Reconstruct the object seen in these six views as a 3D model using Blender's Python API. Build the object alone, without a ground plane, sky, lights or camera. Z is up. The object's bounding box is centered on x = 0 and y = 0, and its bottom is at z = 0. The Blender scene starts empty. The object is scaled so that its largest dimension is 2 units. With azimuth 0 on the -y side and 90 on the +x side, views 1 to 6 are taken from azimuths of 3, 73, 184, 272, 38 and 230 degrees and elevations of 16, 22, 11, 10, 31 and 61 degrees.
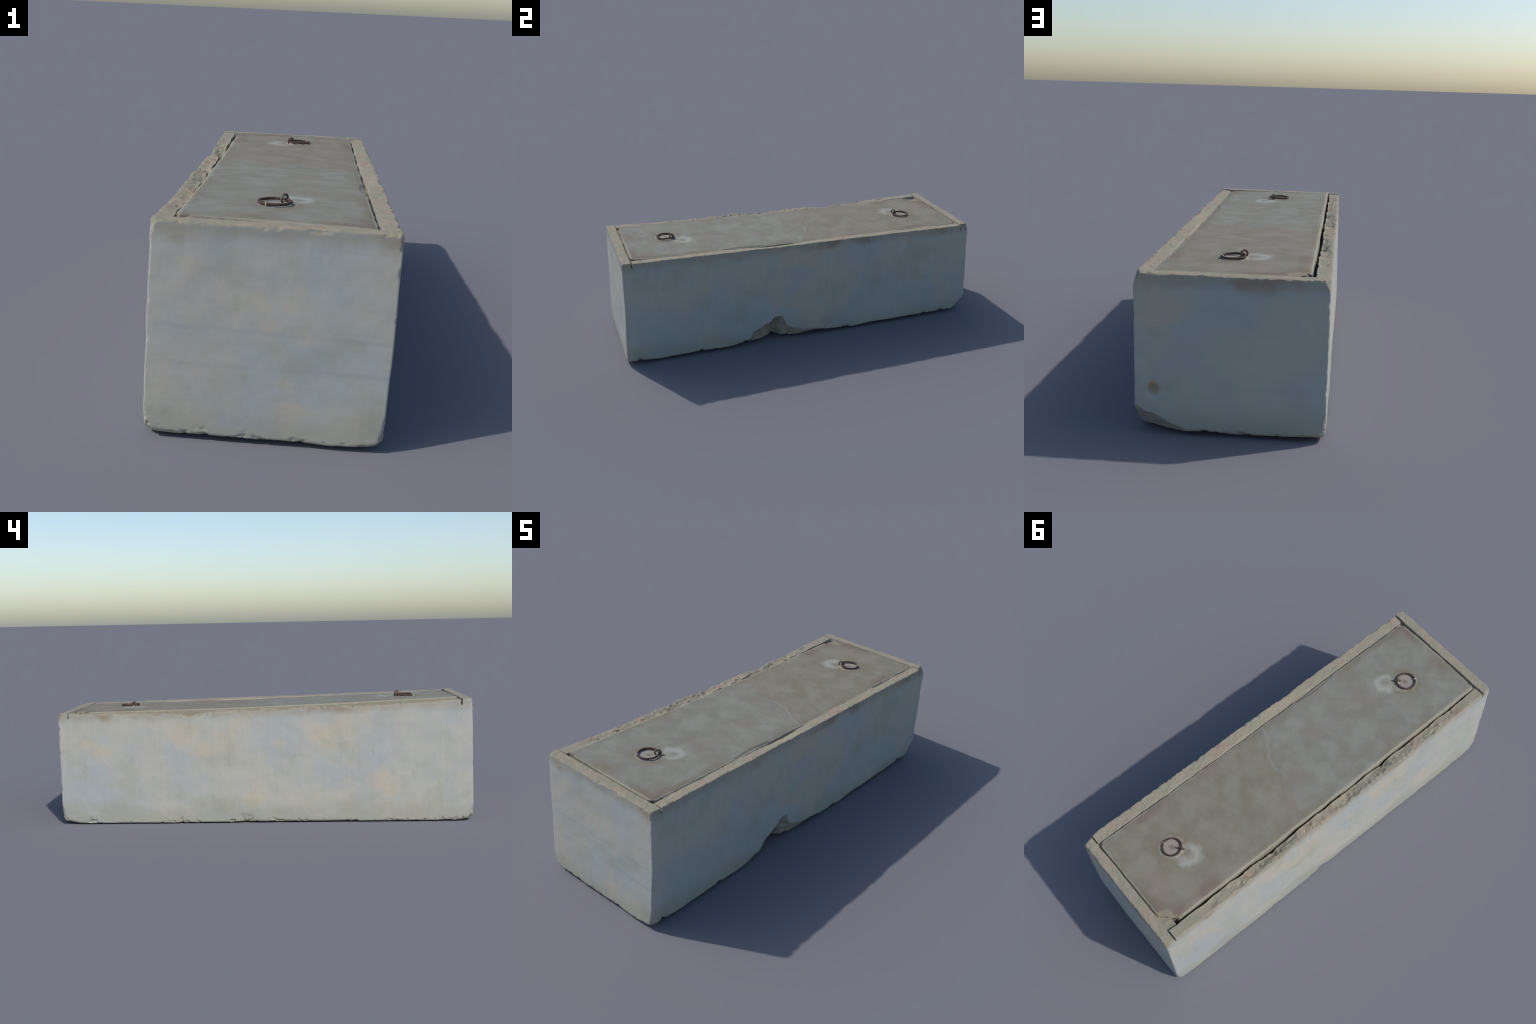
"""Old stone coffer: four rendered walls, an inset lid with two iron rings."""
import bpy, math
import numpy as np
from mathutils import Matrix, Vector

# ------------------------------------------------------------------ helpers
def _hash(i, j, k, seed):
    h = (i.astype(np.int64) * 374761393 + j.astype(np.int64) * 668265263
         + k.astype(np.int64) * 2147483647 + seed * 1274126177) & 0xFFFFFFFF
    h = ((h ^ (h >> 13)) * 1274126177) & 0xFFFFFFFF
    h = ((h ^ (h >> 16)) * 2246822519) & 0xFFFFFFFF
    return ((h ^ (h >> 15)) & 0xFFFFFF) / float(0xFFFFFF)

def vnoise(p, freq, seed=0):
    """smooth value noise in [-1, 1]; p is (n, 3)"""
    q = p * freq + 137.31
    i = np.floor(q).astype(np.int64)
    f = q - i
    f = f * f * f * (f * (f * 6 - 15) + 10)
    out = np.zeros(len(p))
    for a in (0, 1):
        wa = f[:, 0] if a else 1 - f[:, 0]
        for b in (0, 1):
            wb = f[:, 1] if b else 1 - f[:, 1]
            for c in (0, 1):
                wc = f[:, 2] if c else 1 - f[:, 2]
                out += wa * wb * wc * _hash(i[:, 0] + a, i[:, 1] + b, i[:, 2] + c, seed)
    return out * 2 - 1

def fbm(p, freq, octaves=4, seed=0, gain=0.5):
    out = np.zeros(len(p)); amp = 1.0; tot = 0.0
    for o in range(octaves):
        out += amp * vnoise(p, freq * 2.03 ** o, seed + 17 * o)
        tot += amp; amp *= gain
    return out / tot

def sstep(a, b, x):
    t = np.clip((x - a) / (b - a), 0, 1)
    return t * t * (3 - 2 * t)

def curve(pts, x):
    """piecewise linear curve through hand-placed (x, value) points"""
    pts = sorted(pts)
    return np.interp(x, [a for a, _ in pts], [b for _, b in pts])

def axis_lines(a, b, step, fine, margin, extra=()):
    """grid lines from a to b, fine near both ends, with extra lines kept exact"""
    v = list(np.linspace(a, a + margin, max(2, round(margin / fine)) + 1))
    v += list(np.linspace(a + margin, b - margin, max(2, round((b - a - 2 * margin) / step)) + 1))
    v += list(np.linspace(b - margin, b, max(2, round(margin / fine)) + 1))
    keep = [q for q in v if all(abs(q - e) > 0.0016 for e in extra)]
    return np.array(sorted(set(np.round(keep + list(extra), 6))))

def box_lattice(nx, ny, nz):
    """quads of the surface of an nx*ny*nz vertex lattice; returns ijk, faces, face tags"""
    quads, tags = [], []
    def patch(fn, nu, nv, flip, tag):
        u, v = np.meshgrid(np.arange(nu - 1), np.arange(nv - 1), indexing='ij')
        u, v = u.ravel(), v.ravel()
        c = [fn(u, v), fn(u + 1, v), fn(u + 1, v + 1), fn(u, v + 1)]
        if flip: c = c[::-1]
        quads.append(np.stack(c, 1)); tags.append(np.full(len(u), tag))
    def idx(i, j, k): return (i * ny + j) * nz + k
    patch(lambda u, v: idx(u, v, 0 * u + nz - 1), nx, ny, False, 0)      # top
    patch(lambda u, v: idx(u, v, 0 * u), nx, ny, True, 1)                # bottom
    patch(lambda u, v: idx(0 * u + nx - 1, u, v), ny, nz, False, 2)      # +x
    patch(lambda u, v: idx(0 * u, u, v), ny, nz, True, 3)                # -x
    patch(lambda u, v: idx(u, 0 * u + ny - 1, v), nx, nz, True, 4)       # +y
    patch(lambda u, v: idx(u, 0 * u, v), nx, nz, False, 5)               # -y
    q = np.concatenate(quads); t = np.concatenate(tags)
    used, inv = np.unique(q, return_inverse=True)
    q = inv.reshape(q.shape)
    ijk = np.stack([used // (ny * nz), (used // nz) % ny, used % nz], 1)
    return ijk, q, t

def make_mesh(name, verts, faces):
    me = bpy.data.meshes.new(name)
    me.vertices.add(len(verts))
    me.vertices.foreach_set('co', np.asarray(verts, dtype=np.float32).ravel())
    n = len(faces); w = faces.shape[1]
    me.loops.add(n * w)
    me.loops.foreach_set('vertex_index', faces.ravel().astype(np.int32))
    me.polygons.add(n)
    me.polygons.foreach_set('loop_start', np.arange(0, n * w, w, dtype=np.int32))
    me.update(calc_edges=True)
    me.validate()
    return me

def add_object(name, me, parent=None, mat=None):
    ob = bpy.data.objects.new(name, me)
    bpy.context.scene.collection.objects.link(ob)
    if parent is not None: ob.parent = parent
    if mat is not None: me.materials.append(mat)
    return ob

def split_parts(me, labels, parts, parent, mat):
    """separate a mesh by face label; the parts keep the whole body's normals"""
    nl = len(me.loops)
    nor = np.empty(nl * 3, np.float32); me.corner_normals.foreach_get('vector', nor)
    nor = nor.reshape(-1, 4, 3)
    co = np.empty(len(me.vertices) * 3, np.float32); me.vertices.foreach_get('co', co)
    co = co.reshape(-1, 3)
    vi = np.empty(nl, np.int32); me.loops.foreach_get('vertex_index', vi)
    vi = vi.reshape(-1, 4)
    obs = []
    for lab, name in parts:
        m = labels == lab
        used, inv = np.unique(vi[m], return_inverse=True)
        sub = make_mesh(name, co[used], inv.reshape(-1, 4))
        sub.polygons.foreach_set('use_smooth', np.ones(len(sub.polygons), bool))
        sub.normals_split_custom_set(nor[m].reshape(-1, 3).tolist())
        obs.append(add_object(name, sub, parent, mat))
    return obs

# ------------------------------------------------------------------ sizes
X1 = 0.3155                      # half width
Y0, Y1 = -0.9895, 0.9965           # ends
SLOT_A = (-0.9425, -0.9335)      # joint gaps between end walls and side walls
SLOT_B = (0.9450, 0.9520)
IN_L, IN_R = -0.2655, 0.267       # inner faces of the long walls
SLOPE = 0.0229
def top_z(y): return 0.5606 - SLOPE * y

# break line of the long wall on the sunny side: height of its outer rim
BREAK = [(-0.95, .582), (-.92, .582), (-.855, .578), (-.763, .568), (-.60, .560), (-.44, .553),
         (-.333, .555), (-.306, .548), (-.204, .553), (-.14, .546), (-.072, .537), (-.014, .546),
         (.03, .545), (.06, .532), (.09, .537), (.133, .539), (.236, .541), (.266, .530), (.325, .519),
         (.367, .510), (.405, .519), (.464, .531), (.567, .532), (.64, .536), (.72, .535),
         (.82, .536), (.94, .540), (1.0, .5385)]
# chip above the notch: height of its upper rim on the wall face, and its depth at the foot
RIM = [(-.42, .0), (-.35, .018), (-.313, .036), (-.301, .072), (-.272, .082), (-.254, .089), (-.227, .108),
       (-.193, .118), (-.177, .132), (-.146, .139), (-.132, .138), (-.118, .119), (-.111, .088), (-.091, .070),
       (-.048, .052), (-.009, .040), (.048, .024), (.12, .010), (.2, .0)]
FOOT = [(-.45, .0), (-.40, .008), (-.33, .025), (-.25, .060), (-.19, .105), (-.172, .118), (-.155, .105),
        (-.125, .055), (-.08, .036), (0, .026), (.08, .012), (.2, 0)]

# ------------------------------------------------------------------ stone body
def build_body(parent, mat):
    e = 0.0007
    xs = axis_lines(-X1, X1, 0.006, 0.003, 0.06,
                    (IN_L, IN_L + e, -0.247, -0.247 + e, -0.185, -0.185 + e, IN_R - e, IN_R))
    ys = axis_lines(Y0, Y1, 0.0038, 0.003, 0.09,
                    (SLOT_A[0], SLOT_A[0] + e, SLOT_A[1] - e, SLOT_A[1],
                     SLOT_B[0], SLOT_B[0] + e, SLOT_B[1] - e, SLOT_B[1], 0.905, 0.905 + e))
    ts = axis_lines(0, 0.56, 0.006, 0.003, 0.08) / 0.56
    ijk, quads, tags = box_lattice(len(xs), len(ys), len(ts))
    x, y, t = xs[ijk[:, 0]], ys[ijk[:, 1]], ts[ijk[:, 2]]
    base = np.stack([x, y, t * 0.56], 1)

    # --- top: walls, joint gaps, pit under the lid
    H = top_z(y)
    in_long = (y >= SLOT_A[1] - 1e-6) & (y <= SLOT_B[0] + 1e-6)
    side_l = in_long & (x <= IN_L + 1e-6)
    side_r = in_long & (x >= IN_R - 1e-6)
    gap = ((y > SLOT_A[0] + 1e-5) & (y < SLOT_A[1] - 1e-5)) | ((y > SLOT_B[0] + 1e-5) & (y < SLOT_B[1] - 1e-5))
    pit = (~side_l) & (~side_r) & (x > IN_L + 1e-5) & (x < IN_R - 1e-5) & \
          (y > SLOT_A[0] + 1e-5) & (y < SLOT_B[1] - 1e-5)
    ledge = pit & (x >= -0.247 + e / 2) & (x <= -0.185 + e / 2) & (y > 0.905 + e / 2)
    pn = np.stack([x, y, 0 * x], 1)
    # broken top of the long wall at -x
    rim = curve(BREAK, y) + 0.0025 * sstep(-.9, -.8, y) * sstep(.9, .8, y)
    rough = fbm(pn, 13, 3, 3) * 0.007 + fbm(pn, 50, 3, 5) * 0.0052 - 0.007 * sstep(.1, .6, fbm(pn, 34, 3, 6))
    drop = np.clip(top_z(y) - rim, 0, 1)
    amount = sstep(0.001, 0.010, drop)
    across = np.clip((x + X1) / (IN_L + X1), 0, 1)            # 0 outer rim .. 1 inner edge
    dish = -0.006 * np.sin(np.pi * across) * (0.6 + 0.8 * vnoise(pn, 9, 8))
    inner_rise = 0.30 * drop * np.sin(np.pi * np.clip(across * 1.15, 0, 1) ** .6) + 0.15 * drop
    H = np.where(side_l, rim + inner_rise + amount * (rough + dish), H)
    wear = fbm(pn, 30, 3, 21) * 0.0022 + fbm(pn, 90, 2, 22) * 0.0014
    H = np.where(side_l, H + 0.3 * wear, H + wear)
    # inner lip of the long wall at +x is worn down, most of all where it was prised
    across_r = np.clip((X1 - x) / (X1 - IN_R), 0, 1)
    H = np.where(side_r, H - across_r * (.003 + .0115 * np.exp(-((y + .14) / .14) ** 2)), H)
    H = np.where((y < SLOT_A[0] + 1e-5) | (y > SLOT_B[1] - 1e-5), H + .003, H)
    H = np.where(gap & ~pit, top_z(y) - 0.024 - 0.003 * vnoise(pn, 40, 2), H)
    shallow = (x > 0.2) | (y > .90) | (y < -.90)
    H = np.where(pit, top_z(y) - np.where(shallow, np.where(x > .2, .022, .014), 0.085), H)
    H = np.where(ledge, top_z(y) - 0.014 + 0.003 * fbm(pn, 60, 2, 4), H)
    # joint at +x / +y and +x / -y only opens near the outside
    z = t * H
    P = np.stack([x, y, z], 1)
    top = ijk[:, 2] == len(ts) - 1

    # --- worn and chipped outer edges: project on a box rounded by a varying radius
    dx = X1 - np.abs(x)
    dy = np.minimum(y - Y0, Y1 - y)
    dzb, dzt = z, H - z
    low = z < 0.28
    dz = np.where(low, dzb, dzt)
    n1 = fbm(P, 22, 3, 31); n2 = fbm(P, 60, 3, 33); n3 = vnoise(P, 7, 35)
    r_low = 0.012 + 0.006 * n3 + 0.020 * sstep(0.12, 0.55, n1) + 0.013 * sstep(0.05, 0.5, n2)
    r_low = r_low + 0.010 * sstep(0.12, 0.0, dx + dy)
    n4 = vnoise(P, 150, 37)
    r_top = 0.003 + 0.009 * sstep(0.05, 0.55, n1) + 0.008 * sstep(0.05, 0.5, n2) + 0.0018 * n4
    r_top = r_top + 0.008 * sstep(0.035, 0.0, dx + dy)
    r_mid = 0.0035 + 0.009 * sstep(0.20, 0.6, n1) + 0.006 * sstep(0.2, 0.6, n2)
    w_low = sstep(0.09, 0.02, np.where(low, dzb, 1)); w_top = sstep(0.05, 0.01, np.where(low, 1, dzt))
    r = np.clip(r_mid * (1 - w_low - w_top) + r_low * w_low + r_top * w_top, 0.003, 0.06)
    d = np.stack([dx, dy, np.clip(dz, 0, 1)], 1)
    e3 = np.clip(r[:, None] - d, 0, None)
    ln = np.linalg.norm(e3, axis=1)
    sc = np.where(ln > r, r / np.maximum(ln, 1e-9), 1.0)
    nd = r[:, None] - e3 * sc[:, None]
    d2 = np.where(e3 > 0, nd, d)
    skip = (pit & top) | (gap & top & (dx > 0.02))
    d2[skip] = d[skip]
    P[:, 0] = np.where(x >= 0, X1 - d2[:, 0], -X1 + d2[:, 0])
    P[:, 1] = np.where(y > 0, np.where(Y1 - y < y - Y0, Y1 - d2[:, 1], y), np.where(y - Y0 < Y1 - y, Y0 + d2[:, 1], y))
    P[:, 2] = np.where(low, d2[:, 2], H - d2[:, 2])

    # --- broken corners: cut by planes through three points, with a rough skin
    def cut(a, b, c, inside, amp, seed, reach=.14):
        a, b, c = map(np.array, (a, b, c))
        n = np.cross(b - a, c - a); n = n / np.linalg.norm(n)
        if (np.array(inside) - a) @ n > 0: n = -n
        s = (P - a) @ n + amp * fbm(P, 28, 4, seed)
        m = (s > 0) & ~(pit & top) & (np.linalg.norm(P - (a + b + c) / 3, axis=1) < reach)
        P[m] -= s[m, None] * n
    C = (0, 0, .3)
    cut((.306, .930, .012), (.314, .986, .080), (.18, .992, .020), C, .004, 51, .24)
    cut((.317, .953, .520), (.314, .996, .506), (.298, .975, .541), C, .004, 52)
    cut((-.315, .994, .506), (-.294, .995, .541), (-.315, .972, .541), C, .003, 53)
    cut((-.314, -.955, .005), (-.314, -.985, .034), (-.285, -.988, .008), C, .004, 54)
    cut((.314, -.965, .005), (.314, -.988, .030), (.288, -.988, .006), C, .003, 55)
    # crumbled spot at the foot of the sunny face
    m56 = np.exp(-((P[:, 1] - .10) / .030) ** 2 - (P[:, 2] / .030) ** 2) * (x < -.25)
    P[:, 0] += m56 * (0.016 + 0.016 * fbm(P, 45, 4, 56))

    # --- the notch in the foot of the long wall at +x
    rimz = curve(RIM, P[:, 1]) * (1 + 0.10 * vnoise(P * [0, 1, 0], 30, 61))
    foot = 0.60 * curve(FOOT, P[:, 1])
    rz = np.maximum(rimz, 1e-4)
    k = np.clip(1 - P[:, 2] / rz, 0, 1)
    skin = 0.006 * fbm(P, 24, 4, 63) * sstep(0, .25, k)
    vee = 0.016 * sstep(0.030, 0.0, np.abs(P[:, 1] + 0.165 - 0.10 * (P[:, 2] - .06))) * sstep(.02, .35, k)
    push = np.where(rimz > 0.002, (foot + 0.004 * sstep(0, .12, k)) * k ** 0.62 + skin * np.minimum(1, foot / .02) + vee, 0)
    wx = np.clip(x / X1, 0, 1) ** 2
    P[:, 0] -= push * wx
    # the bottom rises a little behind the edges, the stone rests on an uneven foot
    bot = ijk[:, 2] == 0
    P[:, 2] += bot * (0.004 + 0.004 * fbm(P, 6, 3, 65)) * sstep(0.01, 0.06, np.minimum(dx, dy))

    # the foot is undercut: its rim stands clear of the ground by a different amount on each side
    lift = np.maximum.reduce([0.003 * sstep(.10, 0, x + X1), 0.015 * sstep(.12, 0, X1 - x),
                              0.011 * sstep(.10, 0, y - Y0), 0.013 * sstep(.12, 0, Y1 - y)])
    lift = lift * (1 + .35 * vnoise(P, 9, 66))
    P[:, 2] += lift * np.clip(1 - P[:, 2] / 0.25, 0, 1)
    # shallow finger hole low on the end face at +y
    hole = np.exp(-(((P[:, 0] - .253) / .016) ** 2 + ((P[:, 2] - .150) / .020) ** 2) ** 1.5) * (y > .98)
    P[:, 1] -= 0.020 * hole

    # --- lean of the faces and gentle unevenness
    h = np.clip(P[:, 2] / 0.56, 0, 1)
    px, py = P[:, 0].copy(), P[:, 1].copy()
    v = np.clip((py - Y0) / (Y1 - Y0), 0, 1)
    right = 0.0035 - 0.0065 * (1 - h)
    left = (1 - v) * (0.007 - 0.011 * (1 - h)) + v * 0.0005
    wr, wl = np.clip(px / X1, 0, 1), np.clip(-px / X1, 0, 1)
    P[:, 0] += right * wr + left * wl
    u = px / X1
    front = (1 - h) * (-0.006 - 0.004 * u) + h * (0.009 - 0.005 * u)
    back = 0.001 * u + 0.003 * (1 - h)
    P[:, 1] += np.where(py < 0, front, back) * np.clip(np.abs(py) / 0.99, 0, 1) ** 3
    inner = np.stack([sstep(0.06, 0.0, dx), sstep(0.06, 0, dy), 0 * dx], 1)
    bump = np.stack([fbm(P, 5.5, 3, 71), fbm(P, 5.5, 3, 72), 0 * x], 1) * 0.0030 \
        + np.stack([fbm(P, 17, 3, 73), fbm(P, 17, 3, 74), 0 * x], 1) * np.where(dy < .02, 0.0008, 0.0015)[:, None]
    P += bump * inner
    P[:, 0] -= (x > .25) * 0.0048 * np.exp(-((y - .30) / .36) ** 2) * sstep(0, .12, z) * sstep(.575, .48, z)
    # wavy inner lips of the walls
    lip = (np.abs(x - IN_L) < .0012) | (np.abs(x - IN_R) < .0012)
    wob = vnoise(P * [0, 1, 0], 14, 81) * 0.0035 + vnoise(P * [0, 1, 0], 45, 82) * 0.0018
    wob += np.where(x > 0, 0.006 * np.exp(-((P[:, 1] + .25) / .12) ** 2) - 0.003 * np.exp(-((P[:, 1] + .86) / .05) ** 2), 0)
    P[:, 0] += np.where(lip & top & in_long, wob, 0)
    lip2 = np.abs(y - SLOT_A[0]) < .0012
    lip3 = np.abs(y - SLOT_B[1]) < .0012
    inx = (x > IN_L) & (x < IN_R)
    wob2 = vnoise(P * [1, 0, 0], 20, 83) * 0.002 + vnoise(P * [1, 0, 0], 60, 84) * 0.001
    P[:, 1] += np.where((lip2 | lip3) & top & inx, wob2, 0)
    P[:, 2] -= P[:, 2].min()

    me = make_mesh('coffer_body', P, quads)
    me.polygons.foreach_set('use_smooth', np.ones(len(me.polygons), bool))
    me.set_sharp_from_angle(angle=math.radians(48))
    # --- regions
    q = base[quads].mean(1)
    qp = pit[quads].all(1) & (tags == 0)
    lab = np.where(q[:, 0] > 0, 2, 3)
    lab = np.where(q[:, 1] < SLOT_A[1] - .001, 0, lab)
    lab = np.where(q[:, 1] > SLOT_B[0] + .001, 1, lab)
    lab = np.where((tags == 1) | qp, 4, lab)
    obs = split_parts(me, lab, [(0, 'end_wall'), (1, 'end_wall'), (2, 'side_wall'), (3, 'side_wall'), (4, 'base_slab')],
                      parent, mat)
    bpy.data.meshes.remove(me)
    return obs

# ------------------------------------------------------------------ lid
LX0, LX1, LY0, LY1 = -0.2515, 0.2625, -0.9275, 0.9445
def lid_z(x, y):
    """upper surface of the lid: nearly flush, one end standing a little proud"""
    sag = 0.0080 * np.clip(0.42 + x / .45, 0, 1) * np.exp(-((y - .10) / .60) ** 2)
    return top_z(y) - 0.0022 * sstep(.85, .45, y) * sstep(-.97, -.75, y) - sag + 0.0110 * sstep(-.05, -.95, y) * np.clip(0.5 - x / 0.52, 0, 1)

def build_lid(parent, mat):
    xs = axis_lines(LX0, LX1, 0.006, 0.0025, 0.04)
    ys = axis_lines(LY0, LY1, 0.006, 0.0025, 0.08)
    ts = np.array([0, .25, .5, .7, .8, .86, .91, .95, .98, 1.0])
    ijk, quads, tags = box_lattice(len(xs), len(ys), len(ts))
    x, y, t = xs[ijk[:, 0]], ys[ijk[:, 1]], ts[ijk[:, 2]]
    thick = 0.050
    P = np.stack([x, y, t], 1)
    # plan outline: rounded corners of different radii, then edge wear
    for sx, sy, r in ((1, 1, .026), (1, -1, .034), (-1, -1, .012), (-1, 1, .01)):
        cx = (LX1 - r) if sx > 0 else (LX0 + r)
        cy = (LY1 - r) if sy > 0 else (LY0 + r)
        m = ((x - cx) * sx > 0) & ((y - cy) * sy > 0)
        ex, ey = (x[m] - cx), (y[m] - cy)
        ln = np.hypot(ex, ey); mx = np.maximum(np.abs(ex), np.abs(ey))
        P[m, 0] = cx + ex * mx / np.maximum(ln, 1e-9)
        P[m, 1] = cy + ey * mx / np.maximum(ln, 1e-9)
    dxe = np.minimum(x - LX0, LX1 - x); dye = np.minimum(y - LY0, LY1 - y)
    de = np.minimum(dxe, dye)
    # front edge runs slightly askew
    P[:, 1] += np.where(y < 0, 0.012 * np.clip(1.0 - (x - LX0) / .3, 0, 1) * np.clip(-y / .93, 0, 1) ** 6, 0)
    wob = np.stack([vnoise(P * [0, 1, 0], 12, 91) * .002 + vnoise(P * [0, 1, 0], 40, 92) * .0013,
                    vnoise(P * [1, 0, 0], 12, 93) * .0015 + vnoise(P * [1, 0, 0], 40, 94) * .001, 0 * x], 1)
    P += wob * sstep(.03, 0, de)[:, None]
    top = lid_z(P[:, 0], P[:, 1])
    pn = np.stack([P[:, 0], P[:, 1], 0 * x], 1)
    relief = fbm(pn, 7, 3, 95) * 0.0016 + fbm(pn * [1, 1.6, 1], 24, 3, 96) * 0.0007
    Z = top - thick * (1 - t) + relief * t
    P[:, 2] = Z
    # worn arris
    n1, n2 = fbm(P, 24, 3, 97), fbm(P, 70, 2, 98)
    r = 0.0045 + 0.005 * sstep(0.1, .6, n1) + 0.004 * sstep(.15, .6, n2)
    depth = thick * (1 - t)
    d = np.stack([np.clip(dxe, 0, 1), np.clip(dye, 0, 1), depth], 1)
    e3 = np.clip(r[:, None] - d, 0, None); e3[:, 2] = np.clip(r - depth, 0, None)
    ln = np.linalg.norm(e3, axis=1)
    sc = np.where(ln > r, r / np.maximum(ln, 1e-9), 1.0)
    mv = e3 * (1 - sc[:, None])
    sx = np.where(x - LX0 < LX1 - x, 1, -1); sy = np.where(y - LY0 < LY1 - y, 1, -1)
    P[:, 0] += sx * mv[:, 0]; P[:, 1] += sy * mv[:, 1]; P[:, 2] -= mv[:, 2]
    # soft sag towards the rim
    P[:, 2] -= 0.0022 * sstep(.020, 0.0, de) * t
    # broken corner at -x / +y: a crumbling bite
    a, b = np.array([LX0, .874]), np.array([-.178, LY1])
    n = np.array([-(b - a)[1], (b - a)[0]]); n /= np.linalg.norm(n)
    if (np.array([LX0, LY1]) - a) @ n < 0: n = -n
    s = (P[:, :2] - a) @ n + 0.012 * fbm(P, 38, 3, 99)
    hidden = 0.012 * (1 - t) - 0.004
    m = s + hidden * 0 > 0
    sl = np.clip(s, 0, None)
    P[m, :2] -= np.outer(sl[m], n)
    near = sstep(0.020, 0.0, np.abs(((P[:, :2] - a) @ n))) * (((P[:, 1]) > .86) & (P[:, 0] < -.16))
    P[:, 2] -= near * t * (0.006 + 0.005 * fbm(P, 55, 3, 101))
    # thin spall on the long edge at +x
    sp = sstep(.238 + .10 * np.abs(P[:, 1] + .33), .250 + .10 * np.abs(P[:, 1] + .33), P[:, 0]) * (np.abs(P[:, 1] + .33) < .12)
    P[:, 2] -= sp * t * (0.004 + .0012 * fbm(P, 30, 2, 103))
    # hairline break across the lid
    cr = crack_y(P[:, 0]) - P[:, 1]
    P[:, 2] += np.where(t > .99, -0.0008 * sstep(.006, 0, np.abs(cr)), 0)
    P[:, 2] -= np.where(cr < 0, 0.0010, 0) * sstep(0.25, 0.0, -cr) * t
    me = make_mesh('lid', P, quads)
    me.polygons.foreach_set('use_smooth', np.ones(len(me.polygons), bool))
    me.set_sharp_from_angle(angle=math.radians(50))
    return add_object('lid', me, parent, mat)

def crack_y(x):
    return np.interp(x, [-.25, -.175, -.072, 0, .054, .163, .248], [.165, .162, .15, .105, .076, .066, .02])

# ------------------------------------------------------------------ iron fittings
def tube(points, radii, closed, sides=14):
    """swept round bar along a path"""
    pts = np.asarray(points); n = len(pts)
    if closed: tang = np.roll(pts, -1, 0) - np.roll(pts, 1, 0)
    else: tang = np.gradient(pts, axis=0)
    tang /= np.linalg.norm(tang, axis=1)[:, None]
    up = np.cross(pts[n // 3] - pts[0], pts[2 * n // 3] - pts[0]); up /= np.linalg.norm(up)
    side = np.cross(tang, up); side /= np.linalg.norm(side, axis=1)[:, None]
    nor = np.cross(side, tang)
    a = np.linspace(0, 2 * np.pi, sides, endpoint=False)
    V = pts[:, None] + radii[:, None, None] * (np.cos(a)[None, :, None] * side[:, None] + np.sin(a)[None, :, None] * nor[:, None])
    i = np.arange(n if closed else n - 1); j = np.arange(sides)
    I, J = np.meshgrid(i, j, indexing='ij'); I, J = I.ravel(), J.ravel()
    I2, J2 = (I + 1) % n, (J + 1) % sides
    F = np.stack([I * sides + J, I2 * sides + J, I2 * sides + J2, I * sides + J2], 1)[:, ::-1]
    return V.reshape(-1, 3), F

def smooth_obj(name, V, F, parent, mat):
    me = make_mesh(name, V, F)
    me.polygons.foreach_set('use_smooth', np.ones(len(me.polygons), bool))
    return add_object(name, me, parent, mat)

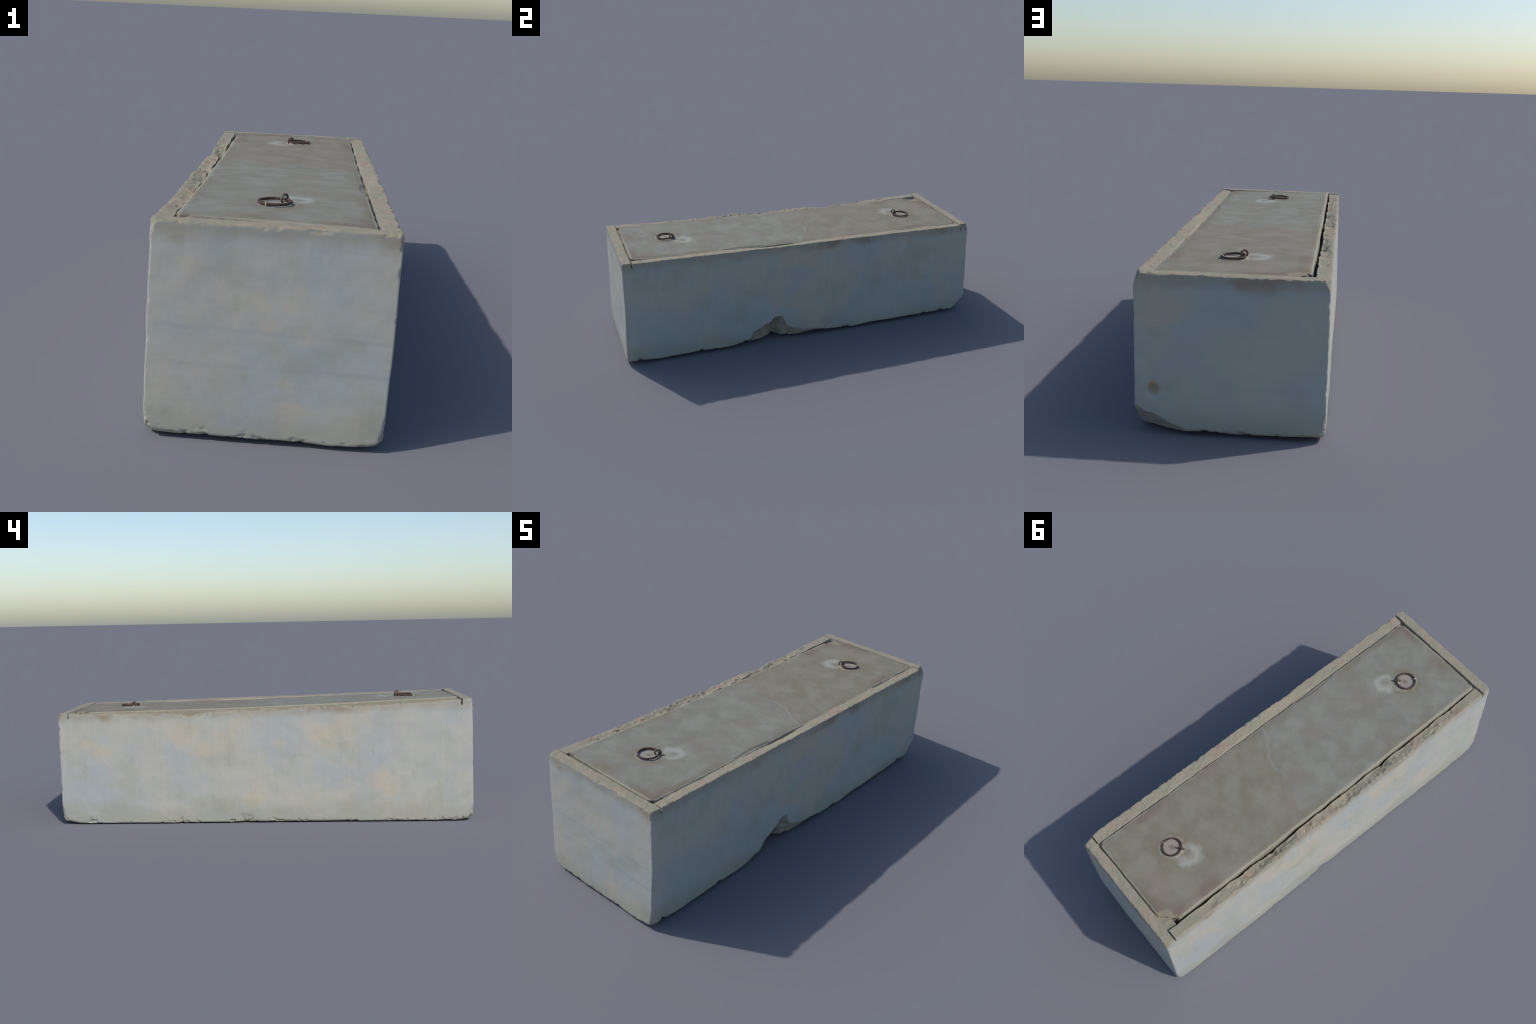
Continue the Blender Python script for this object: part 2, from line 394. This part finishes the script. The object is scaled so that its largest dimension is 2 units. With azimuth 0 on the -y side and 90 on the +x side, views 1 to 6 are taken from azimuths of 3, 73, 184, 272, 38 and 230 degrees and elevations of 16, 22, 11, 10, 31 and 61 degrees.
def build_handle(lid, eye, centre, radius, pin, mats, seed, tilt):
    ring_mat, eye_mat, mortar, wire = mats
    eye = np.array(eye); centre = np.array(centre)
    z0 = float(lid_z(eye[0], eye[1]))
    zc = float(lid_z(centre[0], centre[1]))
    rad = (eye - centre) / np.linalg.norm(eye - centre)
    tan = np.array([-rad[1], rad[0]])
    # ring: slightly irregular bar, lifted where it hangs in the eye
    a = np.linspace(0, 2 * np.pi, 96, endpoint=False)
    wobble = np.stack([np.cos(a), np.sin(a), 0 * a + seed], 1)
    rr = radius * (1 + 0.012 * vnoise(wobble, 1.7, seed))
    pts = centre + np.outer(rr * np.cos(a), rad) + np.outer(rr * np.sin(a), tan)
    z = zc - SLOPE * (pts[:, 1] - centre[1]) + 0.0062 + tilt * (0.5 + 0.5 * np.cos(a)) + 0.0008 * vnoise(wobble, 2.5, seed + 3)
    rad_t = 0.0043 * (1 + 0.10 * vnoise(wobble, 5, seed + 5))
    V, F = tube(np.column_stack([pts, z]), rad_t, True)
    ring = smooth_obj('ring', V, F, lid, ring_mat)
    # eye: upright staple whose legs enter the mortar
    b = np.linspace(-0.28 * np.pi, 1.28 * np.pi, 40)
    er = 0.0128
    ex = er * np.cos(b); ez = er * np.sin(b) + 0.0108
    legs_in = np.linspace(-.014, ez[0], 6)[:-1]
    xs_ = np.concatenate([np.full(5, ex[0] * .55), ex, np.full(5, ex[-1] * .55)])
    zs_ = np.concatenate([legs_in, ez, legs_in[::-1]])
    path = np.column_stack([eye[0] + xs_ * rad[0], eye[1] + xs_ * rad[1], z0 + zs_])
    tr = np.full(len(path), 0.0037) * (1 + .06 * np.sin(np.arange(len(path)) * .7))
    V, F = tube(path, tr, False, 12)
    smooth_obj('eye_staple', V, F, lid, eye_mat)
    # mortar collar: low lumpy dome around the legs
    na, nr = 40, 9
    A, R = np.meshgrid(np.linspace(0, 2 * np.pi, na, endpoint=False), np.linspace(0, 1, nr), indexing='ij')
    A, R = A.ravel(), R.ravel()
    q = np.stack([np.cos(A), np.sin(A), 0 * A + seed], 1)
    w = 0.0165 * (1 + .14 * vnoise(q, 1.5, seed + 9)) * R
    hx, hy = eye[0] + w * np.cos(A), eye[1] + w * np.sin(A)
    hz = lid_z(hx, hy) - 0.004 + 0.0105 * (1 - R ** 1.8) + 0.0008 * vnoise(np.stack([hx, hy, 0 * hx], 1), 160, seed)
    I, J = np.meshgrid(np.arange(na), np.arange(nr - 1), indexing='ij'); I, J = I.ravel(), J.ravel()
    F = np.stack([I * nr + J, I * nr + J + 1, ((I + 1) % na) * nr + J + 1, ((I + 1) % na) * nr + J], 1)
    smooth_obj('mortar_collar', np.column_stack([hx, hy, hz]), F, lid, mortar)
    # wire tie gripping the ring opposite the eye
    k = int(np.argmin(np.hypot(pts[:, 0] - pin[0], pts[:, 1] - pin[1])))
    c = np.array([pts[k, 0], pts[k, 1], z[k]])
    out = np.array([*(pts[k] - centre), 0]); out /= np.linalg.norm(out)
    g = np.linspace(0, 2 * np.pi, 28, endpoint=False)
    loop = c + np.outer(0.0057 * np.cos(g), out) + np.outer(0.0062 * np.sin(g) + .0006, [0, 0, 1])
    V, F = tube(loop, np.full(28, 0.0015), True, 8)
    smooth_obj('wire_tie', V, F, ring, wire)

# ------------------------------------------------------------------ materials
class Nodes:
    def __init__(self, name):
        self.mat = bpy.data.materials.new(name); self.mat.use_nodes = True
        self.t = self.mat.node_tree
        self.bsdf = self.t.nodes['Principled BSDF']
        co = self.t.nodes.new('ShaderNodeTexCoord'); self.obj = co.outputs['Object']
        sep = self.t.nodes.new('ShaderNodeSeparateXYZ'); self.link(self.obj, sep.inputs[0])
        self.x, self.y, self.z = sep.outputs
    def link(self, a, b): self.t.links.new(a, b)
    def put(self, sock, v):
        if hasattr(v, 'is_linked') or isinstance(v, bpy.types.NodeSocket): self.link(v, sock)
        else: sock.default_value = v
    def math(self, op, a, b=0.0, c=0.0):
        n = self.t.nodes.new('ShaderNodeMath'); n.operation = op
        for s, v in zip(n.inputs, (a, b, c)): self.put(s, v)
        return n.outputs[0]
    def add(self, a, b): return self.math('ADD', a, b)
    def sub(self, a, b): return self.math('SUBTRACT', a, b)
    def mul(self, a, b): return self.math('MULTIPLY', a, b)
    def step(self, v, lo, hi, a=0.0, b=1.0):
        n = self.t.nodes.new('ShaderNodeMapRange'); n.interpolation_type = 'SMOOTHSTEP'
        self.put(n.inputs[0], v)
        n.inputs[1].default_value, n.inputs[2].default_value = lo, hi
        n.inputs[3].default_value, n.inputs[4].default_value = a, b
        return n.outputs[0]
    def noise(self, scale, detail=4, rough=.55, stretch=(1, 1, 1), shift=(0, 0, 0), color=False):
        m = self.t.nodes.new('ShaderNodeMapping'); self.link(self.obj, m.inputs[0])
        m.inputs['Scale'].default_value = stretch; m.inputs['Location'].default_value = shift
        n = self.t.nodes.new('ShaderNodeTexNoise'); self.link(m.outputs[0], n.inputs['Vector'])
        n.inputs['Scale'].default_value = scale; n.inputs['Detail'].default_value = detail
        n.inputs['Roughness'].default_value = rough
        return n.outputs['Color' if color else 'Fac']
    def mix(self, f, a, b):
        n = self.t.nodes.new('ShaderNodeMix'); n.data_type = 'RGBA'
        self.put(n.inputs[0], f)
        for s, v in ((n.inputs[6], a), (n.inputs[7], b)):
            self.put(s, v if not isinstance(v, tuple) else (*v, 1.0)[:4])
        return n.outputs[2]
    def blob(self, cx, cy, rx, ry, rot=0.0):
        """0 at the centre, 1 on the ellipse, in the xy plane"""
        dx, dy = self.sub(self.x, cx), self.sub(self.y, cy)
        c, s = math.cos(rot), math.sin(rot)
        a = self.add(self.mul(dx, c / rx), self.mul(dy, s / rx))
        b = self.add(self.mul(dx, -s / ry), self.mul(dy, c / ry))
        return self.math('SQRT', self.add(self.mul(a, a), self.mul(b, b)))
    def finish(self, col, rough=.9, bump=None, dist=.002, strength=.5):
        self.put(self.bsdf.inputs['Base Color'], col)
        self.put(self.bsdf.inputs['Roughness'], rough)
        self.bsdf.inputs['Specular IOR Level'].default_value = .25
        if bump is not None:
            b = self.t.nodes.new('ShaderNodeBump'); b.inputs['Distance'].default_value = dist
            b.inputs['Strength'].default_value = strength
            self.link(bump, b.inputs['Height']); self.link(b.outputs[0], self.bsdf.inputs['Normal'])
        return self.mat

def srgb(r, g, b):
    f = lambda c: (c / 255 / 12.92) if c / 255 <= .04045 else ((c / 255 + .055) / 1.055) ** 2.4
    return (f(r), f(g), f(b))

def wall_material():
    N = Nodes('rendered_stone')
    grey, blue, warm, sage = srgb(173, 171, 161), srgb(158, 165, 167), srgb(182, 171, 152), srgb(156, 158, 145)
    col = N.mix(N.mul(N.step(N.noise(3.2, 5), .38, .64), .8), grey, blue)
    col = N.mix(N.mul(N.step(N.noise(4.1, 4, shift=(3, 1, 7)), .52, .68), .65), col, warm)
    col = N.mix(N.mul(N.step(N.noise(6.5, 4, shift=(9, 4, 2)), .53, .70), .6), col, sage)
    # trowel streaks: upright on the long faces, level on the ends
    ends = N.step(N.math('ABSOLUTE', N.y), .970, .982)
    up_s = N.noise(60, 2, stretch=(1, 1, .06)); lv_s = N.noise(60, 2, stretch=(.06, 1, 1))
    streak = N.add(N.mul(up_s, N.sub(1.0, ends)), N.mul(lv_s, ends))
    col = N.mix(N.step(streak, .42, .62, .0, .09), col, srgb(150, 148, 138))
    # rusty earth in the finger hole
    hx, hz = N.mul(N.sub(N.x, .252), 42.), N.mul(N.sub(N.z, .158), 36.)
    hole = N.step(N.add(N.math('SQRT', N.add(N.mul(hx, hx), N.mul(hz, hz))), N.mul(N.sub(N.noise(30, 3), .5), .8)), 1.2, .6)
    col = N.mix(N.mul(N.mul(hole, N.step(N.y, .96, .97)), .75), col, srgb(176, 156, 130))
    # dirt sinking down from the top edge
    depth = N.sub(N.sub(0.5606, N.mul(N.y, SLOPE)), N.z)
    ragged = N.noise(9, 4, shift=(1, 5, 3))
    d1 = N.step(N.add(depth, N.mul(N.sub(ragged, .5), .09)), .012, .062, 1, 0)
    col = N.mix(N.mul(d1, .6), col, srgb(146, 140, 126))
    d2 = N.mul(d1, N.step(N.noise(5, 3, shift=(7, 7, 1)), .52, .66))
    col = N.mix(N.mul(d2, .6), col, srgb(136, 116, 98))
    # earthy foot
    foot = N.step(N.add(N.z, N.mul(N.sub(N.noise(6, 4, shift=(2, 8, 5)), .5), .20)), .03, .13, 1, 0)
    col = N.mix(N.mul(foot, .6), col, srgb(150, 150, 136))
    # faint board marks on the end face towards -y
    endm = N.mul(N.step(N.y, -.972, -.980), N.step(N.noise(5, 2, stretch=(1, 1, .3)), .40, .60, .25, 1))
    for zc, s in ((.3065, -.027), (.2115, -.006)):
        line = N.math('ABSOLUTE', N.sub(N.z, N.add(zc, N.mul(N.x, s))))
        col = N.mix(N.mul(N.mul(N.step(line, .001, .012, 1, 0), endm), .22), col, srgb(118, 126, 134))
    # bare warm stone where the top and the arrises are worn
    bare = N.mix(N.step(N.noise(14, 4, shift=(4, 2, 6)), .40, .62), srgb(140, 136, 118), srgb(148, 138, 121))
    bare = N.mix(N.mul(N.step(N.noise(7, 3, shift=(6, 1, 1)), .54, .68), .7), bare, srgb(148, 128, 112))
    dark = N.mul(N.step(N.noise(42, 5, .7, shift=(0, 0, 9)), .50, .66), N.step(N.x, -.262, -.268))
    dark = N.mul(dark, N.step(N.noise(6, 3, shift=(0, 3, 9)), .40, .56))
    dark = N.mul(dark, N.mul(N.step(N.y, -.90, -.80), N.step(N.y, .86, .70)))
    bare = N.mix(N.mul(dark, .7), bare, srgb(92, 91, 88))
    g = N.t.nodes.new('ShaderNodeNewGeometry')
    gs = N.t.nodes.new('ShaderNodeSeparateXYZ'); N.link(g.outputs['Normal'], gs.inputs[0])
    up = N.add(gs.outputs[2], N.mul(N.sub(N.noise(75, 4, .65), .5), .7))
    worn = N.mul(N.step(up, .20, .40), N.step(depth, .085, .065))
    col = N.mix(worn, col, bare)
    # broken foot: notch and underside in bare stone
    down = N.step(N.sub(N.mul(gs.outputs[2], -1), N.mul(N.sub(N.noise(30, 3), .5), .4)), .12, .35)
    col = N.mix(N.mul(down, N.step(N.z, .17, .13)), col, srgb(162, 158, 146))
    # chip above the notch shows the same bare stone
    chip = N.mul(N.mul(N.step(N.x, .309, .301), N.step(N.x, .12, .15)), N.step(N.math('ABSOLUTE', N.add(N.y, .13)), .26, .22))
    chip = N.mul(chip, N.step(N.z, .16, .145))
    col = N.mix(chip, col, N.mix(N.step(N.noise(24, 4), .4, .62), srgb(140, 136, 124), srgb(160, 154, 140)))
    fine = N.noise(90, 5, .6)
    col = N.mix(N.mul(N.step(fine, .35, .75), .09), col, srgb(120, 120, 116))
    bump = N.add(N.add(N.mul(fine, .6), N.noise(30, 4)), N.mul(worn, N.mul(N.noise(80, 5, .7), 2.2)))
    return N.finish(col, .92, bump, .0014, .30)

def lid_material():
    N = Nodes('lid_stone')
    cool = N.mix(N.step(N.noise(11, 5), .34, .66), srgb(121, 119, 108), srgb(132, 132, 122))
    cool = N.mix(N.mul(N.step(N.noise(7, 5, shift=(4, 4, 0)), .48, .66), .7), cool, srgb(124, 117, 106))
    brown = N.mix(N.step(N.noise(11, 5, shift=(2, 9, 0)), .34, .66), srgb(120, 114, 100), srgb(130, 125, 113))
    brown = N.mix(N.mul(N.step(N.noise(5, 4, shift=(8, 3, 0)), .54, .68), .7), brown, srgb(132, 121, 112))
    # irregular joint between the two batches of the lid
    xx = N.x
    line = N.add(N.add(.098, N.mul(xx, -.28)), N.mul(N.math('SINE', N.mul(xx, 21.0)), .018))
    off = N.sub(N.y, N.add(line, N.mul(N.sub(N.noise(9, 3), .5), .06)))
    col = N.mix(N.step(off, -.012, .012), cool, brown)
    pale = N.mul(N.step(N.math('ABSOLUTE', N.add(off, .006)), .0, .012, 1, 0), N.step(N.x, -.02, .06))
    col = N.mix(N.mul(pale, .28), col, srgb(150, 152, 144))
    # the front part turns browner again at its far corner
    ex = N.math('MINIMUM', N.sub(N.x, LX0), N.sub(LX1, N.x))
    ey = N.math('MINIMUM', N.sub(N.y, LY0), N.sub(LY1, N.y))
    ed = N.math('MINIMUM', ex, ey)
    far_end = N.step(N.math('ABSOLUTE', N.y), .45, .75, .25, 1)
    edge_n = N.add(ed, N.mul(N.sub(N.noise(8, 4, shift=(5, 0, 3)), .5), .10))
    col = N.mix(N.mul(N.mul(N.step(edge_n, .02, .07, 1, 0), N.mul(far_end, N.step(N.noise(4, 3, shift=(1, 6, 6)), .44, .60))), .75), col, srgb(112, 98, 86))
    col = N.mix(N.mul(N.mul(N.step(edge_n, .01, .06, 1, 0), N.step(N.noise(5, 3, shift=(3, 2, 8)), .52, .62)), .7), col, srgb(116, 112, 92))
    # pale lime bloom and rust around the two rings
    wob = N.mul(N.sub(N.noise(24, 4, shift=(3, 3, 3)), .5), .9)
    for cx, cy, ax, ay, ang, rx, ry in ((.048, -.612, -.009, -.690, .8, .058, .050), (-.040, .672, .034, .706, .5, .062, .055)):
        ringd = N.add(N.blob(cx, cy, rx, ry, ang), wob)
        bloom = N.mul(N.step(ringd, 1.25, .70), N.step(ringd, .15, .70, .15, 1))
        col = N.mix(N.mul(bloom, .62), col, srgb(164, 165, 157))
        halo = N.add(N.blob(ax, ay, .058, .058), wob)
        stain = N.mul(N.step(halo, .9, 1.05), N.step(halo, 1.55, 1.1))
        col = N.mix(N.mul(stain, .45), col, srgb(116, 106, 84))
        inner = N.step(halo, 1.05, .75)
        col = N.mix(N.mul(inner, .5), col, srgb(160, 152, 142))
        rust = N.step(N.add(N.blob(ax, ay, .020, .014, .6), wob), 1.1, .4)
        col = N.mix(N.mul(rust, .65), col, srgb(112, 98, 82))
    # lighter worn rim and sides
    rim = N.step(N.add(ed, N.mul(N.sub(N.noise(40, 3), .5), .008)), .006, .012, 1, 0)
    col = N.mix(N.mul(rim, .75), col, srgb(150, 145, 130))
    bite = N.step(N.add(N.blob(-.225, .925, .05, .045), wob), 1.2, .9)
    col = N.mix(N.mul(bite, .7), col, srgb(142, 134, 116))
    fine = N.noise(100, 4, .6)
    col = N.mix(N.mul(N.step(fine, .4, .75), .12), col, srgb(96, 92, 84))
    bump = N.add(N.mul(fine, .5), N.noise(28, 4, stretch=(1, 1.5, 1)))
    return N.finish(col, .88, bump, .0014, .35)

def iron_material(name, a, b, rough=.75):
    N = Nodes(name)
    col = N.mix(N.step(N.noise(70, 4), .40, .62), a, b)
    fine = N.noise(260, 4)
    return N.finish(col, rough, fine, .0008, .5)

# ------------------------------------------------------------------ assemble
def main():
    root = bpy.data.objects.new('stone_coffer', None)
    bpy.context.scene.collection.objects.link(root)
    root['label'] = 'weathered grey stone coffer with inset lid and iron rings'
    root['category'] = 'stone chest'
    build_body(root, wall_material())
    lid = build_lid(root, lid_material())
    ring_m = iron_material('rusted_iron', srgb(62, 48, 44), srgb(84, 66, 60))
    eye_a = iron_material('mossy_iron', srgb(86, 80, 66), srgb(104, 98, 82))
    eye_b = iron_material('brown_iron', srgb(86, 66, 58), srgb(104, 82, 72))
    mortar = iron_material('mortar', srgb(158, 146, 130), srgb(170, 160, 146), .95)
    wire = iron_material('pale_wire', srgb(176, 166, 146), srgb(196, 188, 170), .6)
    build_handle(lid, (.015, -.661), (-.0105, -.692), .0445, (-.033, -.731), (ring_m, eye_a, mortar, wire), 1, .0015)
    build_handle(lid, (-.001, .680), (.034, .706), .0425, (.072, .724), (ring_m, eye_b, mortar, wire), 2, .0015)

main()
